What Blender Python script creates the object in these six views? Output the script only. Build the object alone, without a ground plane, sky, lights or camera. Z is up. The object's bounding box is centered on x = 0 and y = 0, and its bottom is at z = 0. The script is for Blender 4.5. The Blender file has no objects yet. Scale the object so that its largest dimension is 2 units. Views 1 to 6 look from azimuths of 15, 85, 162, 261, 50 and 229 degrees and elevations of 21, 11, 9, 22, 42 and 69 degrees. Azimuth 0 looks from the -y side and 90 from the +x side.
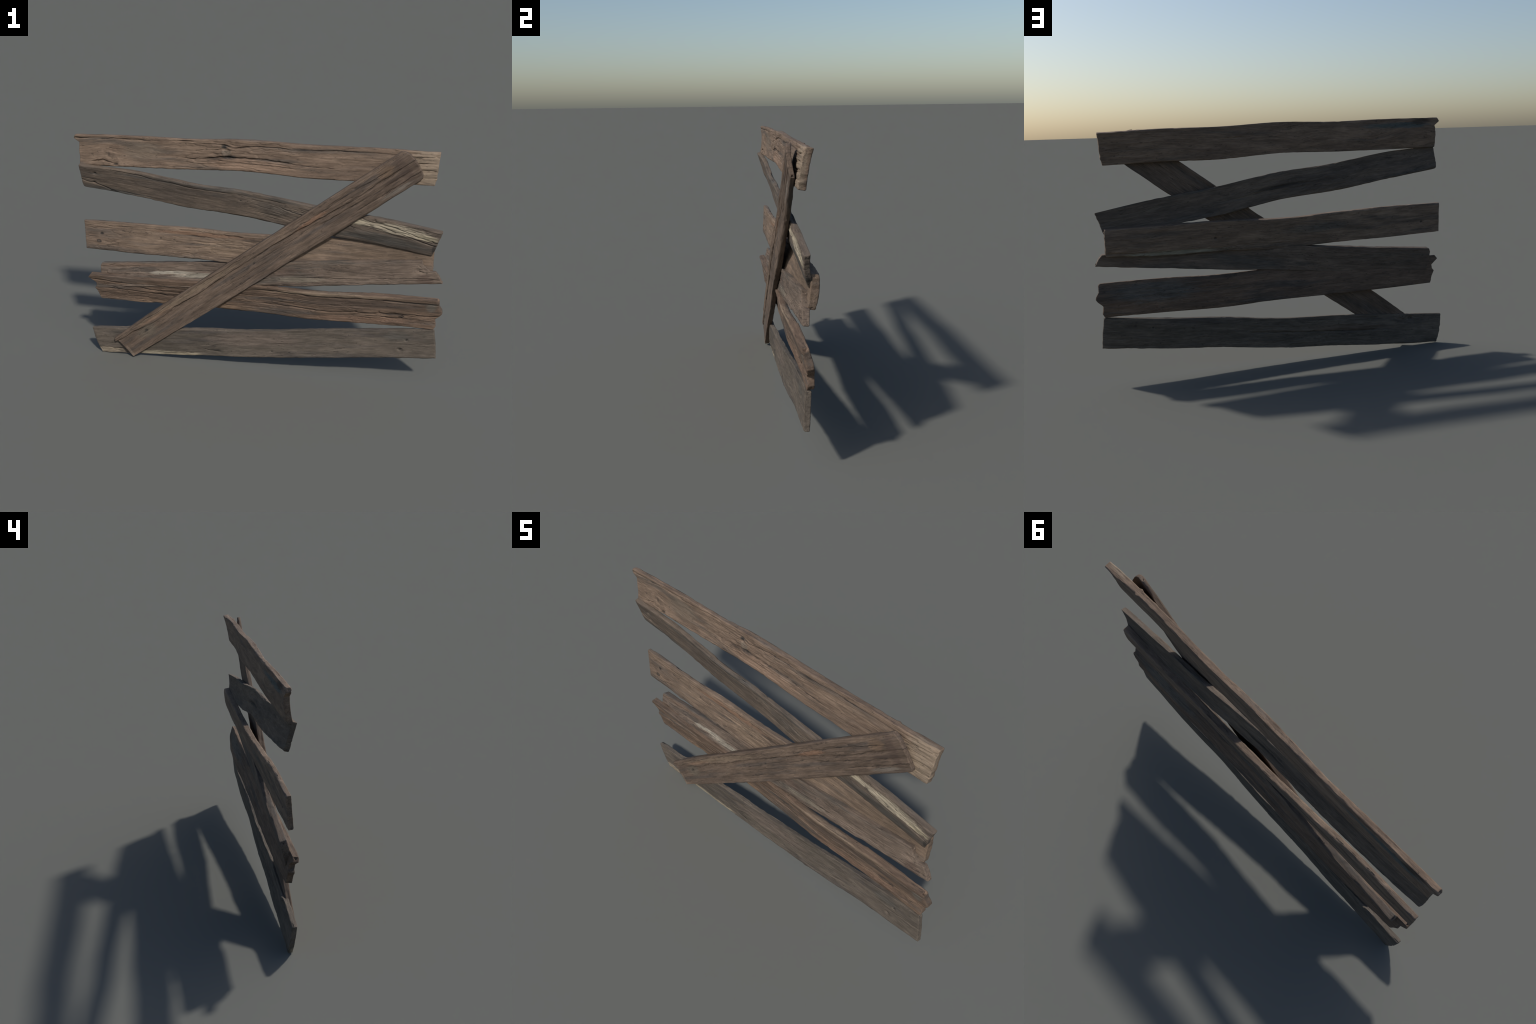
"""Weathered board barricade: six warped horizontal planks and one diagonal brace."""
import bpy, math
import numpy as np

# ------------------------------------------------------------------ noise
def _hash(ix, iy, iz, seed):
    h = (ix * 374761393 + iy * 668265263 + iz * 2147483647 + seed * 974634777) & 0xFFFFFFFF
    h = ((h ^ (h >> 13)) * 1274126177) & 0xFFFFFFFF
    h = ((h ^ (h >> 16)) * 2246822519) & 0xFFFFFFFF
    return ((h ^ (h >> 15)) & 0xFFFF) / 32767.5 - 1.0

def noise(x, y, z, seed=0):
    """smooth value noise in -1..1"""
    x, y, z = np.broadcast_arrays(x, y, z)
    ix, iy, iz = (np.floor(v).astype(np.int64) for v in (x, y, z))
    fx, fy, fz = x - ix, y - iy, z - iz
    fx, fy, fz = (f * f * f * (f * (f * 6 - 15) + 10) for f in (fx, fy, fz))
    def h(a, b, c): return _hash(ix + a, iy + b, iz + c, seed)
    def mix(a, b, f): return a + (b - a) * f
    return mix(mix(mix(h(0,0,0), h(1,0,0), fx), mix(h(0,1,0), h(1,1,0), fx), fy),
               mix(mix(h(0,0,1), h(1,0,1), fx), mix(h(0,1,1), h(1,1,1), fx), fy), fz)

def fbm(x, y, z, seed=0, octaves=4, gain=.5):
    a, t, n = 1.0, 0.0, 0.0
    for o in range(octaves):
        t = t + a * noise(x * 2**o, y * 2**o, z * 2**o, seed + 17 * o); n += a; a *= gain
    return t / n

def smooth(e0, e1, v):
    q = np.clip((v - e0) / (e1 - e0), 0, 1)
    return q * q * (3 - 2 * q)

def spline(ctrl, t):
    """cubic through evenly spaced control values, t in 0..1"""
    c = np.asarray(ctrl, float); n = len(c); h = 1 / (n - 1)
    m = np.gradient(c, h)
    t = np.asarray(t, float); i = np.clip((t / h).astype(int), 0, n - 2); u = t / h - i
    u = np.clip(u, -.5, 1.5)
    return ((2*u**3 - 3*u**2 + 1) * c[i] + (u**3 - 2*u**2 + u) * h * m[i]
            + (-2*u**3 + 3*u**2) * c[i+1] + (u**3 - u**2) * h * m[i+1])

# ------------------------------------------------------------------ planks
# x: both ends; y, z: spine heights; lean: tilt of the width axis; width; thick
# end_left / end_right: how far the broken end reaches at (s, metres), s = -1 bottom .. 1 top
# grooves: (face, [(t, s), ...], depth, half width)   steps: (face, [(t, s)...], rise, softness)
# knots: (face, t, s, radius, height, hole)           rough: (face, t0, t1, s0, s1, depth)
# patches: (face, t, s, half length m, half height m, colour, strength)
PALE = (.29, .25, .185); GREY = (.19, .185, .165); BLACKISH = (.022, .021, .02); RUST = (.16, .085, .05)
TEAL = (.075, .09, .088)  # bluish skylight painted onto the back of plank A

PLANKS = {
 'A': dict(x=(-.966, .932), thick=[.026, .026, .028, .030, .030, .032, .036], seed=11,
   y=[0.001, 0.008, 0.010, 0.007, 0.009, 0.002, 0.004],
   z=[1.241, 1.239, 1.235, 1.239, 1.221, 1.219, 1.210],
   lean=[0.039, 0.029, 0.030, 0.039, 0.050, 0.089, 0.170],
   width=[.165, .167, .161, 0.162, 0.167, 0.166, 0.162],
   cup=[.006, .005, .003, .0, .0, .0, -.003],
   end_left=[(-1, 0), (.3, 0), (.5, .004), (.75, -.025), (1, -.017)],
   end_right=[(-1, -.008), (-.6, -.002), (0, .001), (1, .006)],
   grooves=[('front', [(.03, -.72), (.055, -.66), (.07, -.58), (.085, -.72), (.115, -.88)], .010, .005),
            ('front', [(.02, -.93), (.06, -.96), (.10, -.95)], .004, .003),
            ('front', [(.30, -.22), (.36, -.28), (.42, -.12), (.47, -.14), (.55, -.12), (.60, -.2), (.66, -.3), (.75, -.3)], .008, .0045),
            ('front', [(.36, .75), (.43, .7), (.46, .45), (.50, .6), (.57, .68), (.62, .66)], .006, .005),
            ('front', [(.40, .3), (.425, .38), (.455, .36), (.47, .2)], .006, .005),
            ('front', [(.62, .78), (.68, .70), (.74, .74), (.84, .72), (.97, .6)], .005, .004),
            ('front', [(.0, .80), (.06, .82), (.12, .80), (.2, .78), (.28, .86), (.36, .84)], .006, .006),
            ('front', [(.45, -.45), (.52, -.5), (.58, -.48), (.64, -.55)], .004, .003),
            ('back', [(.55, .2), (.62, .28), (.68, .2)], .004, .005)],
   steps=[('front', [(.30, -.3), (.42, -.16), (.5, -.12), (.6, -.2), (.76, -.3)], -.003, .004)],
   knots=[('front', .085, -.45, .05, .004, 0), ('front', .437, .3, .030, .005, .003), ('front', .432, .56, .012, 0, .006), ('front', .445, -.10, .012, 0, .006),
          ('front', .11, -.85, .012, .0, .008), ('back', .22, .1, .02, .002, .003)],
   rough=[('front', .27, .62, -1, .9, .0035), ('front', .92, 1.0, -.9, .85, .007), ('back', .0, .2, .3, 1, .003)],
   bumps=[('top', .893, .014, .008), ('top', .845, .004, .01)],
   tone=((0.145, 0.102, 0.074), (0.181, 0.129, 0.093), (0.116, 0.092, 0.074)),
   patches=[('front', .97, 0, .10, .12, (.235, .185, .135), .75), ('front', .445, -.12, .045, .013, (.035, .034, .033), .9), ('front', .437, .2, .03, .02, (.17, .14, .11), .6),
            ('front', .432, .56, .022, .012, (.04, .038, .036), .85), ('front', .40, -.22, .05, .007, BLACKISH, .6),
            ('front', .55, -.16, .10, .005, BLACKISH, .7),
            ('front', .64, .72, .05, .007, BLACKISH, .7), ('front', .19, .1, .12, .06, (.155, .125, .095), .5),
            ('front', .5, -.65, .25, .04, (.24, .16, .112), .6),
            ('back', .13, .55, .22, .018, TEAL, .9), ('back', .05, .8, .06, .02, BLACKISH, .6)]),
 'B': dict(x=(-0.97, 0.95), thick=[.024]*7, seed=23,
   y=[-0.003, 0.005, 0.003, -0.001, 0.006, 0.009, 0.014],
   z=[1.101, 1.062, 1.012, 0.978, 0.918, 0.874, 0.818],
   lean=[-.30, -.25, -.24, -.16, -.12, -.12, -.16],
   width=[0.134, 0.147, 0.147, 0.146, 0.150, 0.148, 0.144],
   cup=[.0, .0, .002, .0, -.002, -.006, -.006],
   end_left=[(-1, .014), (-.85, .008), (0, 0), (1, -.005)],
   end_right=[(-1, -.011), (0, 0), (1, .012)],
   grooves=[('front', [(.0, -.35), (.03, -.45), (.06, -.55), (.09, -.85), (.12, -.95)], .005, .004),
            ('front', [(.0, -.1), (.03, -.12), (.06, -.15)], .003, .003),
            ('front', [(.10, -.7), (.14, -.85), (.19, -.9)], .003, .003),
            ('front', [(.06, .92), (.2, .76), (.34, .70), (.46, .70), (.60, .74)], .0028, .004),
            ('front', [(.56, .45), (.60, .25), (.64, .2), (.67, -.05)], .004, .004),
            ('front', [(.83, .55), (.88, .35), (.92, .2), (.97, -.05), (1.0, -.1)], .006, .0045),
            ('front', [(.78, .75), (.86, .6), (.91, .55), (.95, .3), (1, .12)], .005, .004),
            ('back', [(.40, -.1), (.46, .0), (.55, -.15), (.64, -.2)], .005, .005)],
   steps=[('front', [(.60, .75), (.74, .42), (.82, .3), (.9, .05), (1, -.05)], .004, .006)],
   knots=[('front', .045, .42, .007, .0, .006), ('front', .04, -.42, .007, 0, .007), ('front', .47, .25, .006, 0, .003),
          ('back', .45, .15, .03, .003, .003)],
   rough=[('front', .72, 1.0, .0, .95, .005), ('front', .5, .75, -.6, .7, .0025), ('back', .3, .6, -1, 1, .003)],
   bumps=[],
   tone=((.095, .075, .060), (.125, .096, .073), (.075, .068, .060)),
   patches=[('front', .78, .48, .13, .020, PALE, .9), ('front', .90, .50, .16, .030, PALE, .85),
            ('front', .97, .35, .06, .018, (.25, .215, .15), .8),
            ('front', .88, -.45, .22, .035, (.066, .06, .052), .85), ('front', .995, -.4, .012, .03, BLACKISH, .7),
            ('front', .56, .1, .1, .05, (.068, .06, .052), .5), ('front', .25, .8, .2, .015, (.06, .054, .047), .5),
            ('front', .38, -.2, .14, .03, (.13, .10, .076), .5),
            ('back', .5, -.05, .16, .012, BLACKISH, .5)]),
 'C': dict(x=(-0.987, 0.938), thick=[.027, .028, .029, .030, .031, .034, .034], seed=37,
   y=[.012, .011, .016, .021, .028, .031, .034],
   z=[.751, .743, .735, .722, .730, .730, .734],
   lean=[0.049, 0.028, 0.120, 0.150, 0.150, 0.120, 0.100],
   width=[0.166, 0.173, 0.169, 0.166, 0.164, 0.160, 0.140],
   cup=[.0, .0, .0, .0, .0, .0, .004],
   end_left=[(-1, .002), (0, 0), (1, -.002)],
   end_right=[(-1, -.004), (0, 0), (1, .0)],
   grooves=[('front', [(.0, .6), (.02, .55), (.045, .45)], .004, .003), ('front', [(.0, -.05), (.05, -.1)], .003, .003),
            ('front', [(.05, .88), (.09, .7), (.14, .78), (.2, .85)], .004, .004),
            ('front', [(.30, .55), (.37, .5), (.42, .35), (.48, .52), (.53, .4), (.57, .45)], .0055, .004),
            ('front', [(.35, .78), (.42, .75), (.5, .7), (.56, .66)], .005, .004),
            ('front', [(.30, -.5), (.33, -.72), (.345, -.9)], .003, .003),
            ('front', [(.22, .1), (.30, .02), (.4, .0), (.5, -.05)], .003, .003),
            ('back', [(.82, -.75), (.88, -.72), (1, -.8)], .005, .005), ('back', [(.66, .0), (.7, -.1), (.74, -.05)], .006, .005)],
   steps=[('back', [(.5, -1.0), (.7, -.75), (.85, -.7), (1, -.62)], .004, .006)],
   knots=[('front', .053, .18, .010, .001, .005), ('front', .043, -.35, .015, .002, .004), ('front', .07, -.7, .006, 0, .005),
          ('front', .235, .2, .005, 0, .003), ('front', .275, .18, .005, 0, .003), ('back', .7, -.1, .01, 0, .005), ('back', .06, -.2, .008, 0, .003)],
   rough=[('front', .0, .12, -.9, .9, .003), ('front', .28, .62, -1, 1, .0035), ('back', .5, 1, -1, -.55, .004)],
   bumps=[],
   tone=((0.141, 0.101, 0.074), (0.180, 0.130, 0.094), (0.110, 0.086, 0.069)),
   patches=[('front', .043, -.35, .015, .012, (.05, .038, .03), .8), ('front', .043, -.35, .009, .007, (.15, .115, .085), .9), ('front', .053, .18, .012, .008, (.05, .038, .03), .8), ('front', .35, .68, .3, .012, RUST, .5), ('front', .44, -.1, .18, .05, (.20, .145, .10), .5),
            ('front', .88, 0, .27, .09, (.132, .095, .067), .9), ('front', .50, .6, .06, .008, BLACKISH, .55),
            ('back', .82, -.86, .33, .013, (.22, .20, .15), .9), ('back', .4, .1, .2, .03, (.09, .09, .082), .4)]),
 'D': dict(x=(-0.916, 0.951), thick=[.036, .036, .034, .031, .03, .03, .03], seed=41,
   y=[.018, .013, .011, .005, .001, .001, .002],
   z=[0.508, 0.532, 0.557, 0.589, 0.616, 0.645, 0.673],
   lean=[.20, .20, .15, .06, .0, .02, .12],
   width=[0.136, 0.141, 0.144, 0.141, 0.140, 0.134, 0.124],
   cup=[.0, .0, .0, .0, .0, .0, .0],
   end_left=[(-1, .012), (-.7, .002), (0, 0), (.75, .0), (1, .012)],
   end_right=[(-1, .034), (-.3, .014), (.0, .0), (.04, -.028), (.3, -.044), (.6, -.060), (1, -.066)],
   grooves=[('front', [(.05, .38), (.2, .34), (.35, .32), (.45, .34)], .004, .004),
            ('front', [(.1, .05), (.25, -.05), (.35, -.05), (.45, -.02)], .0045, .004),
            ('front', [(.48, -.3), (.56, -.38), (.64, -.28), (.72, -.25)], .005, .004),
            ('front', [(.66, -.3), (.8, -.5), (.9, -.45), (1, -.6)], .004, .003),
            ('front', [(.9, -.7), (1, -.72)], .003, .003)],
   steps=[('front', [(.0, .05), (.2, .0), (.4, .0)], -.004, .005)],
   knots=[('front', .965, .05, .02, -.002, .006)],
   rough=[('front', .0, 1, -1, .9, .0028), ('front', .0, .12, -.2, .9, .0025)],
   bumps=[],
   tone=((.110, .083, .065), (.150, .113, .087), (.09, .077, .065)),
   patches=[('front', .23, .22, .16, .011, (.29, .26, .21), .9), ('front', .32, -.02, .17, .013, (.28, .25, .2), .9), ('front', .14, .5, .10, .02, (.085, .072, .062), .6),
            ('front', .40, .22, .06, .015, (.27, .235, .18), .75), ('front', .62, -.45, .14, .020, (.205, .175, .135), .7),
            ('front', .56, .25, .12, .03, (.10, .07, .055), .6), ('front', .97, -.6, .05, .03, (.085, .058, .045), .7),
            ('front', .1, .85, .3, .012, (.14, .095, .068), .6)]),
 'E': dict(x=(-.953, .980), thick=[.032]*7, seed=53,
   y=[.0, .008, .010, .008, .005, .011, .009],
   z=[0.443, 0.438, 0.439, 0.439, 0.428, 0.435, 0.434],
   lean=[-.16, -.22, -.22, -.17, -.15, -.15, -.13],
   width=[.158, .162, .171, .175, .177, .178, .175],
   cup=[.003, .002, .002, .003, .004, .005, .006],
   end_left=[(-1, .026), (-.5, .012), (-.12, -.004), (.05, .007), (.3, .009), (.5, -.012), (.72, -.036), (1, -.02)],
   end_right=[(-1, -.022), (-.8, -.013), (-.35, -.018), (-.1, .008), (.08, .018), (.22, .017), (.5, .001), (.9, .0), (1, -.01)],
   grooves=[('front', [(.0, .62), (.08, .52), (.16, .50), (.28, .55), (.4, .56)], .009, .005),
            ('front', [(.03, .35), (.08, .26), (.14, .22), (.2, .06), (.3, .0)], .009, .005),
            ('front', [(.02, -.05), (.1, -.08), (.2, -.2), (.26, -.3)], .005, .004),
            ('front', [(.15, -.18), (.2, -.25), (.24, -.4)], .005, .004),
            ('front', [(.4, .72), (.6, .74), (.75, .74), (.88, .72), (1, .68)], .007, .007),
            ('front', [(.5, -.25), (.6, -.25), (.7, -.3), (.82, -.25), (.92, -.2), (1, -.15)], .009, .005),
            ('front', [(.80, -.45), (.86, -.5), (.93, -.5), (.98, -.45)], .006, .005),
            ('front', [(.55, .2), (.68, .15), (.8, .18)], .003, .003),
            ('front', [(.3, .3), (.45, .25), (.55, .3)], .004, .003),
            ('back', [(.5, .3), (.7, .35), (.9, .4)], .003, .004)],
   steps=[('front', [(0, .62), (.1, .52), (.3, .55), (.5, .66), (.8, .74), (1, .7)], .004, .004),
          ('front', [(.6, -.3), (.8, -.3), (1, -.2)], .006, .006)],
   knots=[('front', .9, -.4, .015, -.002, .004)],
   rough=[('front', .0, .35, -1, .6, .004), ('front', .78, 1, -.8, -.1, .006), ('front', .35, .8, -1, .7, .0025), ('back', .6, 1, -1, 1, .003)],
   bumps=[('top', .82, .004, .008)],
   tone=((.105, .073, .053), (.145, .099, .070), (.08, .064, .053)),
   patches=[('front', .3, -.85, .4, .02, (.19, .128, .085), .7), ('front', .8, -.75, .3, .02, (.165, .105, .073), .7),
            ('front', .7, .88, .4, .015, (.20, .15, .107), .75), ('front', .1, .78, .15, .02, (.13, .10, .08), .7),
            ('front', .75, .3, .3, .035, (.083, .062, .049), .7), ('front', .98, .45, .03, .03, (.12, .11, .093), .7),
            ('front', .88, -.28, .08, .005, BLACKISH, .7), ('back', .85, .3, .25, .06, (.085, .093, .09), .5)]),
 'F': dict(x=(-.989, .971), thick=[.026]*7, seed=67,
   y=[.015, .009, .006, .007, .005, .012, .004],
   z=[.085, .109, 0.136, 0.157, 0.197, 0.227, 0.261],
   lean=[-.11, -.11, -.06, .0, .06, .08, .06],
   width=[.168, .175, .172, .166, .165, .164, .163],
   cup=[.0, .0, .0, .0, .0, .0, .0],
   end_left=[(-1, .017), (-.6, .006), (-.2, -.001), (.3, -.007), (1, -.009)],
   end_right=[(-1, .001), (0, .001), (.9, -.001), (1, -.004)],
   grooves=[('front', [(.33, -.35), (.36, -.55), (.40, -.65)], .007, .004), ('front', [(.0, -.55), (.06, -.62), (.12, -.68), (.2, -.7)], .005, .005),
            ('front', [(.9, -.02), (.96, .0), (1, .02)], .003, .0025),
            ('front', [(.5, .0), (.65, .05), (.8, .08)], .002, .003),
            ('back', [(.2, .0), (.35, -.05), (.5, .05), (.6, .0)], .006, .006), ('back', [(.03, .6), (.08, .8), (.12, .9)], .005, .006)],
   steps=[('front', [(0, -.62), (.12, -.70), (.2, -.78), (.32, -.95)], .005, .006)],
   knots=[('front', .925, .28, .007, 0, .007), ('front', .905, -.38, .008, 0, .010), ('front', .545, -.5, .006, 0, .004), ('front', .595, -.62, .005, 0, .003),
          ('back', .87, .4, .008, 0, .004), ('back', .40, -.55, .03, .003, .004), ('back', .125, .86, .016, .009, 0), ('back', .098, .70, .013, 0, .016)],
   rough=[('front', .0, .35, -1, -.55, .004), ('back', .2, .6, -1, 1, .003)],
   bumps=[],
   tone=((0.090, 0.075, 0.060), (0.115, 0.094, 0.075), (0.075, 0.064, 0.056)),
   patches=[('front', .03, -.80, .11, .024, (.25, .205, .15), .85), ('front', .19, -.86, .16, .018, (.30, .26, .19), .9),
            ('front', .27, -.90, .12, .012, (.28, .235, .165), .8),
            ('front', .38, -.52, .03, .006, BLACKISH, .7), ('front', .9, .55, .08, .03, (.07, .065, .056), .6),
            ('front', .5, .4, .3, .05, (.13, .10, .082), .5), ('back', .3, .2, .3, .02, (.12, .085, .06), .5)]),
 'G': dict(x=(-.808, .826), thick=[.026, .026, .026, .026, .026, .026, .021], seed=79,
   y=[-.008, -.015, -.020, -.026, -.027, -.032, -.041],
   z=[.063, .264, .457, .655, .850, 1.047, 1.248],
   lean=[-0.030, -0.030, -0.030, -0.030, -0.030, -0.030, -0.030],
   width=[.154, .167, .171, .170, .172, .172, .167],
   cup=[.0, .0, .0, .0, -.002, -.004, -.006],
   end_left=[(-1, .010), (0, .004), (.5, .0), (.66, -.004), (.75, -.022), (1, -.012)],
   end_right=[(-1, -.014), (-.85, -.004), (-.5, .004), (0, .010), (.5, .006), (.8, -.006), (1, -.022)],
   grooves=[('front', [(.0, .62), (.06, .55), (.12, .38), (.16, .30), (.22, .42), (.32, .36), (.45, .42), (.55, .42), (.64, .36), (.74, .25), (.84, .15), (1, .18)], .010, .005),
            ('front', [(.60, .62), (.7, .55), (.8, .6), (.9, .5), (.96, .45)], .005, .004),
            ('front', [(.70, -.05), (.8, -.1), (.9, -.25), (1, -.22)], .006, .006),
            ('front', [(.80, -.5), (.9, -.55), (1, -.58)], .005, .005),
            ('front', [(.34, -.15), (.42, -.22), (.52, -.25), (.6, -.2)], .003, .003), ('front', [(.45, .05), (.55, .1), (.66, .05)], .003, .003),
            ('front', [(.36, -.55), (.5, -.6), (.6, -.5)], .0025, .003),
            ('front', [(.0, .85), (.2, .8), (.35, .85), (.5, .78)], .004, .004)],
   steps=[('front', [(0, .62), (.06, .55), (.12, .38), (.16, .30), (.22, .42), (.35, .38), (.5, .42), (.58, .5), (.66, 1.1), (1, 1.2)], .007, .004)],
   knots=[('front', .1, .15, .012, .002, .003), ('front', .5, .12, .01, .001, .002)],
   rough=[('front', .0, 1.0, -1, .95, .0013), ('front', .5, .92, .0, .9, .0028), ('back', 0, 1, -1, 1, .0015)],
   bumps=[],
   tone=((.105, .076, .057), (.140, .101, .075), (.083, .066, .055)),
   patches=[('front', .3, .7, .45, .016, (.165, .122, .085), .7), ('front', .15, .6, .14, .012, (.175, .115, .078), .7),
            ('front', .97, 0, .03, .10, (.075, .052, .041), .6), ('front', .93, .55, .05, .03, (.19, .125, .08), .6),
            ('front', .70, .45, .12, .012, RUST, .55), ('front', .93, -.75, .1, .012, (.19, .165, .14), .6), ('front', .94, -.1, .1, .01, (.06, .043, .036), .6),
            ('front', .10, .1, .08, .04, (.115, .098, .075), .6), ('front', .01, -.6, .01, .05, (.21, .165, .125), .6)]),
}
ROUND = .0055                       # edge rounding radius

def line_at(pts, t):
    p = np.array(pts)
    return np.interp(t, p[:, 0], p[:, 1])

def taper(pts, t, soft=.02):
    a, b = pts[0][0], pts[-1][0]
    ra = np.ones_like(t) if a <= 0 else smooth(a - .002, a + soft, t)
    rb = np.ones_like(t) if b >= 1 else 1 - smooth(b - soft, b + .002, t)
    return ra * rb

class Plank:
    def __init__(self, key):
        self.__dict__.update(PLANKS[key]); self.key = key
        k = np.linspace(0, 1, 7)
        self.x0, self.x1 = self.x
        self.length = math.hypot(self.x1 - self.x0, self.z[-1] - self.z[0])
        self.angle = math.atan2(self.z[-1] - self.z[0], self.x1 - self.x0)
        self.origin = np.array([(self.x0 + self.x1) / 2, float(np.mean(self.y)), (self.z[0] + self.z[-1]) / 2])

    def frame(self, t):
        """spine, along, width and depth axes in world space"""
        def c(t):
            tc = np.clip(t, 0, 1)
            return np.stack([self.x0 + (self.x1 - self.x0) * t, spline(self.y, tc),
                             spline(self.z, tc) + (t - tc) * (self.z[-1] - self.z[0])], -1)
        e = 1e-3
        along = c(np.clip(t, e, 1 - e) + e) - c(np.clip(t, e, 1 - e) - e)
        along /= np.linalg.norm(along, axis=-1, keepdims=True)
        up = np.array([0, 0, 1.]) - along[..., 2:3] * along
        up /= np.linalg.norm(up, axis=-1, keepdims=True)
        back = np.cross(up, along)
        a = spline(self.lean, np.clip(t, 0, 1))[..., None]
        return c(t), along, np.cos(a) * up + np.sin(a) * back, np.cos(a) * back - np.sin(a) * up

    def to_local(self, p):
        q = p - self.origin
        ca, sa = math.cos(self.angle), math.sin(self.angle)
        return np.stack([ca * q[..., 0] + sa * q[..., 2], q[..., 1], -sa * q[..., 0] + ca * q[..., 2]], -1)

    def crack_line(self, i, pts, t):
        """wandering centre line of groove i, metres across the board"""
        x = t * self.length
        return (line_at(pts, t) * spline(self.width, np.clip(t, 0, 1)) / 2 + .0025 * noise(x * 25, i * 3.7, 0, self.seed + 31)
                + .001 * noise(x * 80, i * 5.1, 0, self.seed + 32))

    def relief(self, t, s, x, w, d, nw, nd):
        """outward displacement in metres"""
        sd = self.seed
        front = np.clip(-nd * 1.6 - .3, 0, 1); back = np.clip(nd * 1.6 - .3, 0, 1)
        side = np.clip(np.abs(nw) * 1.6 - .3, 0, 1)
        h = .0020 * fbm(x * 5, w * 14, d * 30 + nd, sd, 3)
        h = h + .0011 * fbm(x * 9, w * 75 + d * 75, nd * 2, sd + 3, 3)              # fibres
        ck = fbm(x * 4 + .3 * noise(x * 12, w * 40, nd, sd + 5), w * 55, nd * 2, sd + 7, 2)
        h = h - .0016 * np.clip(1 - np.abs(ck) / .10, 0, 1) * smooth(-.2, .5, noise(x * 3, w * 9, nd, sd + 9))
        h = h + side * (.0030 * fbm(x * 6, nw * 3, d * 8, sd + 13, 3) + .0018 * noise(x * 30, nw * 3, d * 40, sd + 15))
        mask = {'front': front, 'back': back}
        for f, t0, t1, s0, s1, dep in self.rough:
            m = mask[f] * smooth(t0 - .04, t0 + .03, t) * (1 - smooth(t1 - .03, t1 + .04, t)) if t0 > 0 or t1 < 1 else mask[f]
            if t0 <= 0 and t1 < 1: m = mask[f] * (1 - smooth(t1 - .03, t1 + .04, t))
            if t1 >= 1 and t0 > 0: m = mask[f] * smooth(t0 - .04, t0 + .03, t)
            m = m * smooth(s0 - .15, s0 + .1, s) * (1 - smooth(s1 - .1, s1 + .15, s))
            n1 = fbm(x * 7 + .5 * noise(x * 9, w * 30, 0, sd + 21), w * 70, nd, sd + 22, 2)
            n2 = fbm(x * 14, w * 110, nd, sd + 24, 2)
            h = h + m * dep * (.55 * n1 - .9 * np.clip(1 - np.abs(n1) / .13, 0, 1) + .35 * n2)
        for f, pts, rise, soft in self.steps:
            dw = w - line_at(pts, t) * self.hw
            h = h + mask[f] * taper(pts, t, .08) * rise * (smooth(-soft, soft, dw) if rise > 0 else -smooth(-soft, soft, -dw)) * .6
        for i, (f, pts, dep, wid) in enumerate(self.grooves):
            wc = self.crack_line(i, pts, t)
            ww = .8 * wid * (.75 + .45 * noise(x * 18, i * 2.3, 1, sd + 33))
            dd = 1.3 * dep * (.85 + .35 * noise(x * 22, i, 2, sd + 34))
            dd = dd * smooth(-.95, -.1, noise(x * 9, i * 1.9, 3, sd + 35))
            h = h - mask[f] * taper(pts, t, .03) * dd * np.exp(-((w - wc) / ww) ** 2)
        for f, kt, ks, rad, hgt, hole in self.knots:
            dx = (t - kt) * self.length; dz = w - ks * self.hw
            rr = np.sqrt((dx / 1.35) ** 2 + dz ** 2) / rad * (1 + .25 * noise(x * 60, w * 60, 3, sd + 41))
            h = h + mask[f] * (hgt * np.exp(-rr ** 2 * .9) * (1 + .35 * np.cos(rr * 9)) - hole * np.exp(-(rr * 2.2 if rad > .014 else rr) ** 2 * 1.1))
        for f, kt, hgt, wid in self.bumps:
            h = h + np.clip(nw, 0, 1) * hgt * np.clip(1 - np.abs((t - kt) * self.length) / wid / 1.7, 0, 1)
        return h

    def build(self, parent, name):
        sd = self.seed
        nf, ne, na = 66, 8, 4
        f, g, nw, nd = [], [], [], []
        def add(a, b, p, q): f.append(a); g.append(b); nw.append(p); nd.append(q)
        def arc(a, b, a0):
            for j in range(1, na):
                th = math.radians(a0 + 90 * j / na); add(a, b, math.cos(th), math.sin(th))
        # angle measured so that (cos, sin) = (width, depth): front = -90, top = 0, back = 90, bottom = 180
        for v in np.linspace(-1, 1, nf): add(v, -1, 0, -1)
        arc(1, -1, -90)
        for v in np.linspace(-1, 1, ne): add(1, v, 1, 0)
        arc(1, 1, 0)
        for v in np.linspace(1, -1, nf): add(v, 1, 0, 1)
        arc(-1, 1, 90)
        for v in np.linspace(1, -1, ne): add(-1, v, -1, 0)
        arc(-1, -1, 180)
        f, g, nw, nd = (np.array(v, float)[None, :] for v in (f, g, nw, nd))
        m = f.shape[1]
        L = self.length
        # rings: (distance along, inset); caps first and last
        ht0 = min(self.thick) / 2
        rr = .004
        cap = [(0, k) for k in (ht0, ht0 * .8, ht0 * .6, ht0 * .42)]
        rim = [(rr * (1 - math.sin(q)), rr * (1 - math.cos(q))) for q in np.radians([90, 67, 45, 22, 0])]
        body = [(v, 0) for v in np.linspace(rr, L - rr, 470)[1:-1]]
        rings = cap + rim + body + [(L - a, b) for a, b in reversed(rim)] + [(L - a, b) for a, b in reversed(cap)]
        x = np.array([r[0] for r in rings])[:, None] + 0 * f
        inset = np.array([r[1] for r in rings])[:, None] + 0 * f
        t = x / L
        hw = spline(self.width, np.clip(t, 0, 1)) / 2 + .0016      # allowance for worn edges
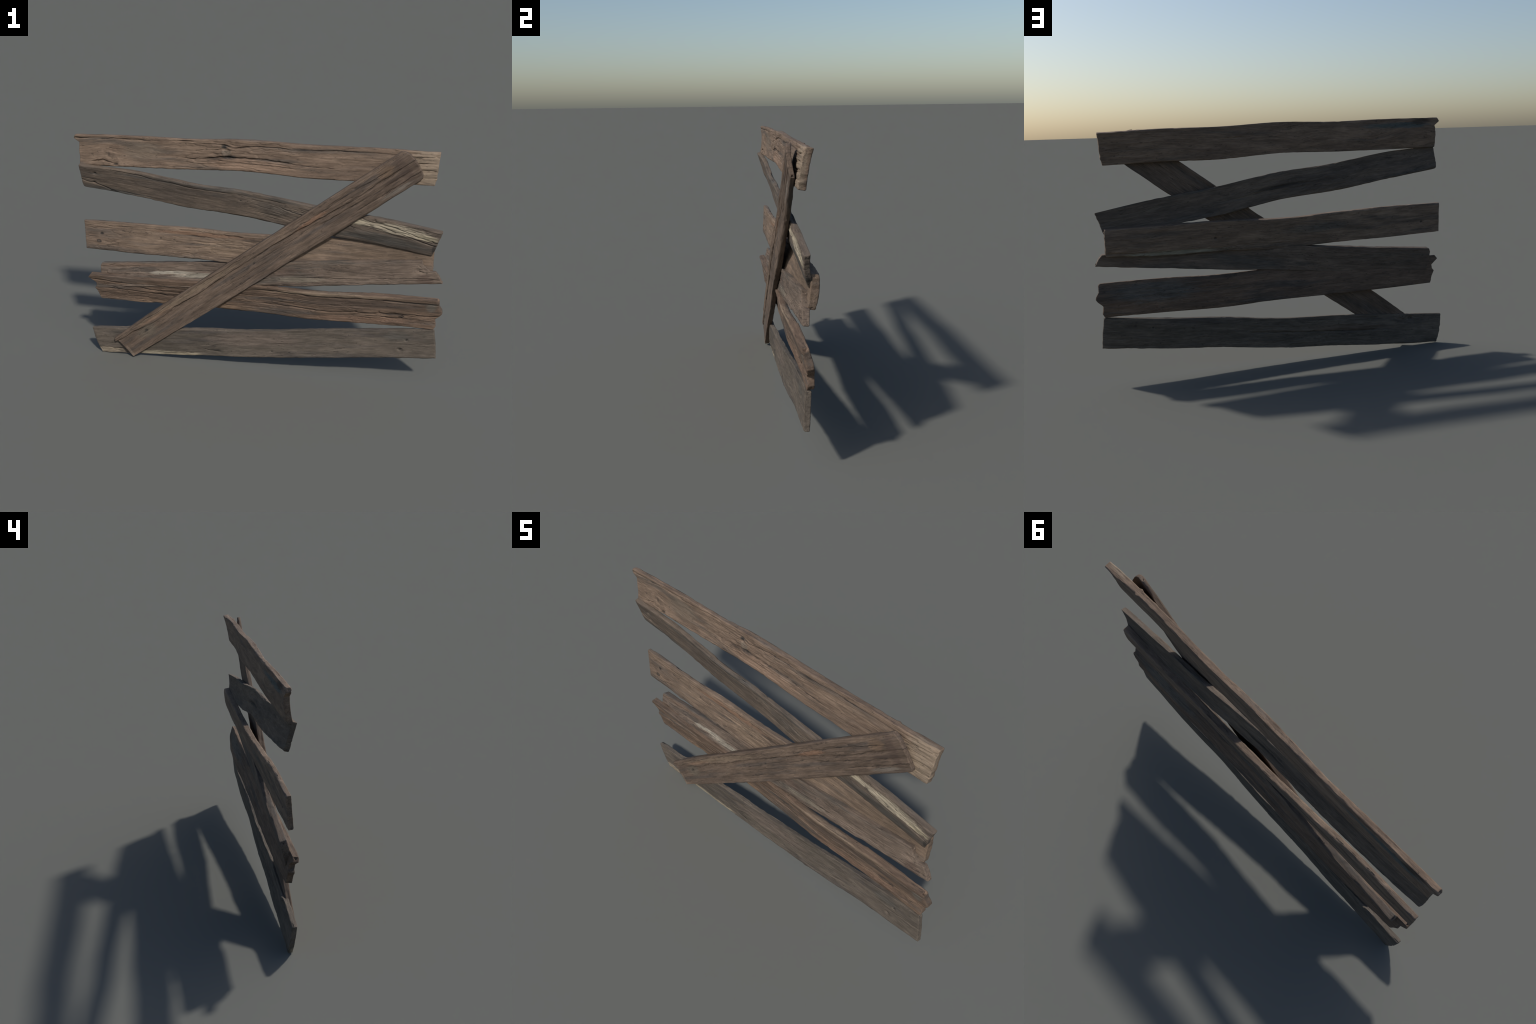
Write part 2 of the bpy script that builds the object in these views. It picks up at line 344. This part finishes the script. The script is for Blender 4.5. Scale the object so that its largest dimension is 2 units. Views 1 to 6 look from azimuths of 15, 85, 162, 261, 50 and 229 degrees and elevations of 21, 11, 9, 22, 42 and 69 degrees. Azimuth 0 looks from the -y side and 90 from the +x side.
        # edge wear: each of the four long edges has its own rounding, with chips
        def edge_radius(i, extra):
            chip = np.clip(fbm(x * 11, i * 7.3, 0, sd + 51, 3) - .08, 0, 1)
            return (ROUND * (.8 + .5 * noise(x * 7, i * 9.1, 0, sd + 52)) + .013 * chip
                    + extra * smooth(-.35, .4, noise(x * 2.3, i * 4.7, 3, sd + 54) + .25 * noise(x * 14, i, 5, sd + 55)))
        u_, v_ = (f + 1) / 2, (g + 1) / 2
        r = ((1 - u_) * ((1 - v_) * edge_radius(0, .007) + v_ * edge_radius(1, .002))
             + u_ * ((1 - v_) * edge_radius(2, .003) + v_ * edge_radius(3, .002)))
        ht = spline(self.thick, np.clip(t, 0, 1)) / 2
        r = np.minimum(r, ht * .9)
        ht = ht * (1 + .08 * noise(x * 3, 0, 0, sd + 53))
        w = f * (hw - r) + nw * r
        d = g * (ht - r) + nd * r
        self.hw = hw
        s = w / hw
        h = self.relief(t, s, x, w, d, nw + 0 * x, nd + 0 * x)
        h = h * (.3 + .7 * smooth(0, .014, np.minimum(x, L - x)))       # ends are worn smoother
        w = w + nw * h; d = d + nd * h
        # inset for rim and caps (collapse to the middle line)
        lim = np.maximum(hw - inset, .001)
        k = inset / ht0
        w = np.clip(w, -lim, lim); d = d * (1 - k)
        # hollow or crowned section
        d = d + spline(self.cup, np.clip(t, 0, 1)) * (1 - 1.5 * s ** 2) * np.where(np.abs(s) > 0, 1, 1)
        # broken ends
        def reach(pts): 
            q = np.array(pts); return np.interp(s, q[:, 0], q[:, 1])
        jag = .0018 * noise(s * 5, d * 30, 0, sd + 61) + .0005 * noise(s * 26, d * 120, 1, sd + 62)
        jag2 = .0018 * noise(s * 5, d * 30, 5, sd + 63) + .0005 * noise(s * 26, d * 120, 6, sd + 64)
        fall0 = np.clip(1 - x / .22, 0, 1) ** 2; fall1 = np.clip(1 - (L - x) / .22, 0, 1) ** 2
        x = x + fall0 * (reach(self.end_left) + jag) + fall1 * (reach(self.end_right) + jag2)
        t = x / L
        c, al, wa, da = self.frame(t)
        P = self.to_local(c + wa * w[..., None] + da * d[..., None])
        n = len(rings)
        idx = np.arange(n * m).reshape(n, m)
        a, b = idx[:-1], idx[1:]
        quads = np.stack([a, np.roll(a, -1, 1), np.roll(b, -1, 1), b], -1).reshape(-1, 4)
        me = bpy.data.meshes.new(name)
        me.from_pydata(P.reshape(-1, 3).tolist(), [], quads.tolist())
        import bmesh
        bm = bmesh.new(); bm.from_mesh(me)
        ends = [v for v in bm.verts if v.index < m or v.index >= (n - 1) * m]
        bmesh.ops.remove_doubles(bm, verts=ends, dist=.0006)
        bmesh.ops.dissolve_degenerate(bm, edges=bm.edges, dist=1e-6)
        bmesh.ops.recalc_face_normals(bm, faces=bm.faces)
        bm.to_mesh(me); bm.free()
        me.shade_smooth()
        ob = bpy.data.objects.new(name, me)
        bpy.context.scene.collection.objects.link(ob)
        ob.parent = parent
        ob.location = self.origin.tolist()
        ob.rotation_euler = (0, -self.angle, 0)
        me.materials.append(self.material())
        return ob

    # -------------------------------------------------------------- material
    def material(self):
        mat = bpy.data.materials.new('weathered_wood'); mat.use_nodes = True
        nt = mat.node_tree; N, K = nt.nodes, nt.links
        bsdf = N['Principled BSDF']
        tc = N.new('ShaderNodeTexCoord')
        def out(v): return v
        def link(src, sock):
            if isinstance(src, (int, float)): sock.default_value = src
            elif isinstance(src, tuple): sock.default_value = (*src, 1) if len(src) == 3 and sock.type == 'RGBA' else src
            else: K.new(src, sock)
        def math_(op, a, b=0.0, c=0.0, clamp=False):
            n = N.new('ShaderNodeMath'); n.operation = op; n.use_clamp = clamp
            link(a, n.inputs[0]); link(b, n.inputs[1]); link(c, n.inputs[2]); return n.outputs[0]
        def ramp(v, lo, hi, a=0.0, b=1.0):
            n = N.new('ShaderNodeMapRange'); n.interpolation_type = 'SMOOTHSTEP'
            link(v, n.inputs[0]); link(lo, n.inputs[1]); link(hi, n.inputs[2]); link(a, n.inputs[3]); link(b, n.inputs[4]); return n.outputs[0]
        def mix(fac, a, b, mode='MIX'):
            n = N.new('ShaderNodeMix'); n.data_type = 'RGBA'; n.blend_type = mode
            link(fac, n.inputs[0]); link(a, n.inputs[6]); link(b, n.inputs[7]); return n.outputs[2]
        def tex(scale, detail=4, rough=.55, off=0, distort=0.0, src=None):
            mp = N.new('ShaderNodeMapping'); K.new(src or warped, mp.inputs[0])
            mp.inputs['Location'].default_value = (off + self.seed * 1.37, self.seed * .71, off * .3)
            mp.inputs['Scale'].default_value = scale
            n = N.new('ShaderNodeTexNoise'); K.new(mp.outputs[0], n.inputs['Vector'])
            n.inputs['Scale'].default_value = 1; n.inputs['Detail'].default_value = detail
            n.inputs['Roughness'].default_value = rough; n.inputs['Distortion'].default_value = distort
            return n.outputs['Fac']
        obj = tc.outputs['Object']
        # bend the grain gently: shift z by a slow noise
        warped = obj
        slow = tex((2.2, 5, 6), 2, .5, 3, src=obj)
        cmb = N.new('ShaderNodeCombineXYZ'); K.new(math_('MULTIPLY_ADD', slow, .05, -.025), cmb.inputs[2])
        va = N.new('ShaderNodeVectorMath'); va.operation = 'ADD'; K.new(obj, va.inputs[0]); K.new(cmb.outputs[0], va.inputs[1])
        warped = va.outputs[0]
        for f_, kt, ks, rad, hg, hole in self.knots:
            if rad < .014: continue
            tt = np.array([kt]); c, al, wa, da = self.frame(tt)
            p = self.to_local(c + wa * (ks * spline(self.width, tt)[0] / 2))[0]
            sp = N.new('ShaderNodeSeparateXYZ'); K.new(warped, sp.inputs[0])
            ax = math_('DIVIDE', math_('SUBTRACT', sp.outputs[0], float(p[0])), rad * 2.6)
            dz_ = math_('SUBTRACT', sp.outputs[2], float(p[2]))
            az = math_('DIVIDE', dz_, rad * 1.5)
            q = math_('MULTIPLY', math_('ADD', math_('MULTIPLY', ax, ax), math_('MULTIPLY', az, az)), -1.0)
            pull = math_('MULTIPLY', math_('EXPONENT', q), -.8)
            cb = N.new('ShaderNodeCombineXYZ'); K.new(math_('MULTIPLY', dz_, pull), cb.inputs[2])
            v2 = N.new('ShaderNodeVectorMath'); v2.operation = 'ADD'; K.new(warped, v2.inputs[0]); K.new(cb.outputs[0], v2.inputs[1])
            warped = v2.outputs[0]
        c0, c1, c2 = self.tone
        tone = tex((2.2, 14, 14), 3, .6, 1)
        col = mix(ramp(tone, .36, .64), c0, c1)
        col = mix(ramp(tex((1.6, 11, 20), 3, .6, 7), .5, .68), col, c2)
        sep = N.new('ShaderNodeSeparateXYZ'); K.new(obj, sep.inputs[0])
        X, Y, Z = sep.outputs
        edge = tex((10, 130, 130), 6, .72, 11)
        # patches
        spots = [(f, kt, ks, rad * 1.0, rad * .7, BLACKISH, .7) for f, kt, ks, rad, hg, hole in self.knots if hole > 0 and rad < .016]
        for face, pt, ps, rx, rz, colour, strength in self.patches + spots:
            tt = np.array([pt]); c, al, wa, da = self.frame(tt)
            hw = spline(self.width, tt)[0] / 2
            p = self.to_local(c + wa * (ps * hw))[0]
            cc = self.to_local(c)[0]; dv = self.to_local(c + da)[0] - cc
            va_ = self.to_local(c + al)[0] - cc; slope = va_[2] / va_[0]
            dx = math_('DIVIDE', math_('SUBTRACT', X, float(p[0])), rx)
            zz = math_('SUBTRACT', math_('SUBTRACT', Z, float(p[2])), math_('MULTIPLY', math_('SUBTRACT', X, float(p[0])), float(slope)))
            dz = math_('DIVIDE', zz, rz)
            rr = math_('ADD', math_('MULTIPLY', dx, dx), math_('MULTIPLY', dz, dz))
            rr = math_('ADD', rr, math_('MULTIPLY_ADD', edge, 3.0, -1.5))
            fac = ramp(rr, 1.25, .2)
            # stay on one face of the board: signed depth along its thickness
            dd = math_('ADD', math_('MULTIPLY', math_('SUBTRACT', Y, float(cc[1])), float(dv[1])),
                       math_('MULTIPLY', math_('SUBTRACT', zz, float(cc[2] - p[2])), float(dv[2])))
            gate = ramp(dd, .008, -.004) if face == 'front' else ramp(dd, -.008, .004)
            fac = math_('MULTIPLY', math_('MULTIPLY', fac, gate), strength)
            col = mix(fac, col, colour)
        # grain
        blotch = tex((9, 30, 30), 4, .6, 15)
        col = mix(1.0, col, ramp(blotch, .3, .7, .84, 1.14), 'MULTIPLY')
        streak = tex((4.5, 85, 85), 7, .7, 21)
        col = mix(1.0, col, ramp(streak, .30, .68, .80, 1.13), 'MULTIPLY')
        fibre = tex((22, 300, 300), 4, .65, 31)
        col = mix(1.0, col, ramp(fibre, .3, .7, .80, 1.18), 'MULTIPLY')
        # open checks: thin dark splits in clusters
        chk = tex((4.5, 60, 70), 3, .55, 41, .5)
        thin = ramp(math_('ABSOLUTE', math_('SUBTRACT', chk, .5)), .012, .002)
        where = ramp(tex((5, 24, 24), 2, .5, 51), .52, .62)
        crack = math_('MULTIPLY', thin, where)
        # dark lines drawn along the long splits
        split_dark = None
        for i, (face, pts, dep, wid) in enumerate(self.grooves):
            if face != 'front': continue
            t0, t1 = max(pts[0][0], .0), min(pts[-1][0], 1.)
            ts = np.linspace(t0, t1, 22)
            cw = self.crack_line(i, pts, ts)
            c, al, wa, da = self.frame(ts)
            pl = self.to_local(c + wa * cw[:, None]); cl = self.to_local(c)
            dv = (self.to_local(c + da) - cl).mean(0); cm = cl.mean(0)
            xa, xb = float(pl[0, 0]), float(pl[-1, 0])
            fc = N.new('ShaderNodeFloatCurve'); cv = fc.mapping.curves[0]
            fc.mapping.use_clip = False
            while len(cv.points) < 22: cv.points.new(.5, .5)
            zlo, zhi = float(pl[:, 2].min()) - .01, float(pl[:, 2].max()) + .01
            for q, v in zip(cv.points, pl):
                q.location = ((v[0] - xa) / (xb - xa), (v[2] - zlo) / (zhi - zlo))
            fc.mapping.update()
            xn = ramp(X, xa, xb); N[-1].interpolation_type = 'LINEAR'
            K.new(xn, fc.inputs['Value'])
            zc = math_('MULTIPLY_ADD', fc.outputs[0], zhi - zlo, zlo)
            off = math_('ABSOLUTE', math_('SUBTRACT', Z, zc))
            wd = math_('MULTIPLY', ramp(edge, .38, .66, .12, 1.0), wid * .75)
            mk = math_('SUBTRACT', 1.0, math_('DIVIDE', off, wd), clamp=True)
            mk = ramp(mk, .0, .6)
            if t0 > 0: mk = math_('MULTIPLY', mk, ramp(xn, .0, .12))
            if t1 < 1: mk = math_('MULTIPLY', mk, ramp(xn, 1.0, .88))
            dd = math_('ADD', math_('MULTIPLY', math_('SUBTRACT', Y, float(cm[1])), float(dv[1])),
                       math_('MULTIPLY', math_('SUBTRACT', Z, float(cm[2])), float(dv[2])))
            mk = math_('MULTIPLY', mk, ramp(dd, .012, .0))
            mk = math_('MULTIPLY', mk, ramp(tex((13, 9, 9), 3, .6, 71 + 3 * i), .40, .60, .12, .85))
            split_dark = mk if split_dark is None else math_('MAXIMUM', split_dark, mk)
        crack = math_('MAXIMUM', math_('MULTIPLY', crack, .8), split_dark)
        col = mix(crack, col, (.026, .022, .02))
        speck = math_('MULTIPLY', ramp(tex((34, 110, 110), 2, .5, 61), .66, .72), .55)
        col = mix(speck, col, (.04, .032, .026))
        K.new(col, bsdf.inputs['Base Color'])
        bsdf.inputs['Roughness'].default_value = .88
        bsdf.inputs['Specular IOR Level'].default_value = .25
        bmp = N.new('ShaderNodeBump'); bmp.inputs['Strength'].default_value = .42; bmp.inputs['Distance'].default_value = .004
        hgt = math_('ADD', math_('MULTIPLY', streak, 1.0), math_('MULTIPLY', fibre, .45))
        hgt = math_('SUBTRACT', hgt, math_('MULTIPLY', crack, .5))
        K.new(hgt, bmp.inputs['Height']); K.new(bmp.outputs[0], bsdf.inputs['Normal'])
        return mat

root = bpy.data.objects.new('plank_barricade', None)
bpy.context.scene.collection.objects.link(root)
root['label'] = 'Six weathered warped brown planks crossed by one diagonal brace'
root['category'] = 'wooden barricade'
for key in 'ABCDEFG':
    Plank(key).build(root, 'brace' if key == 'G' else 'plank')
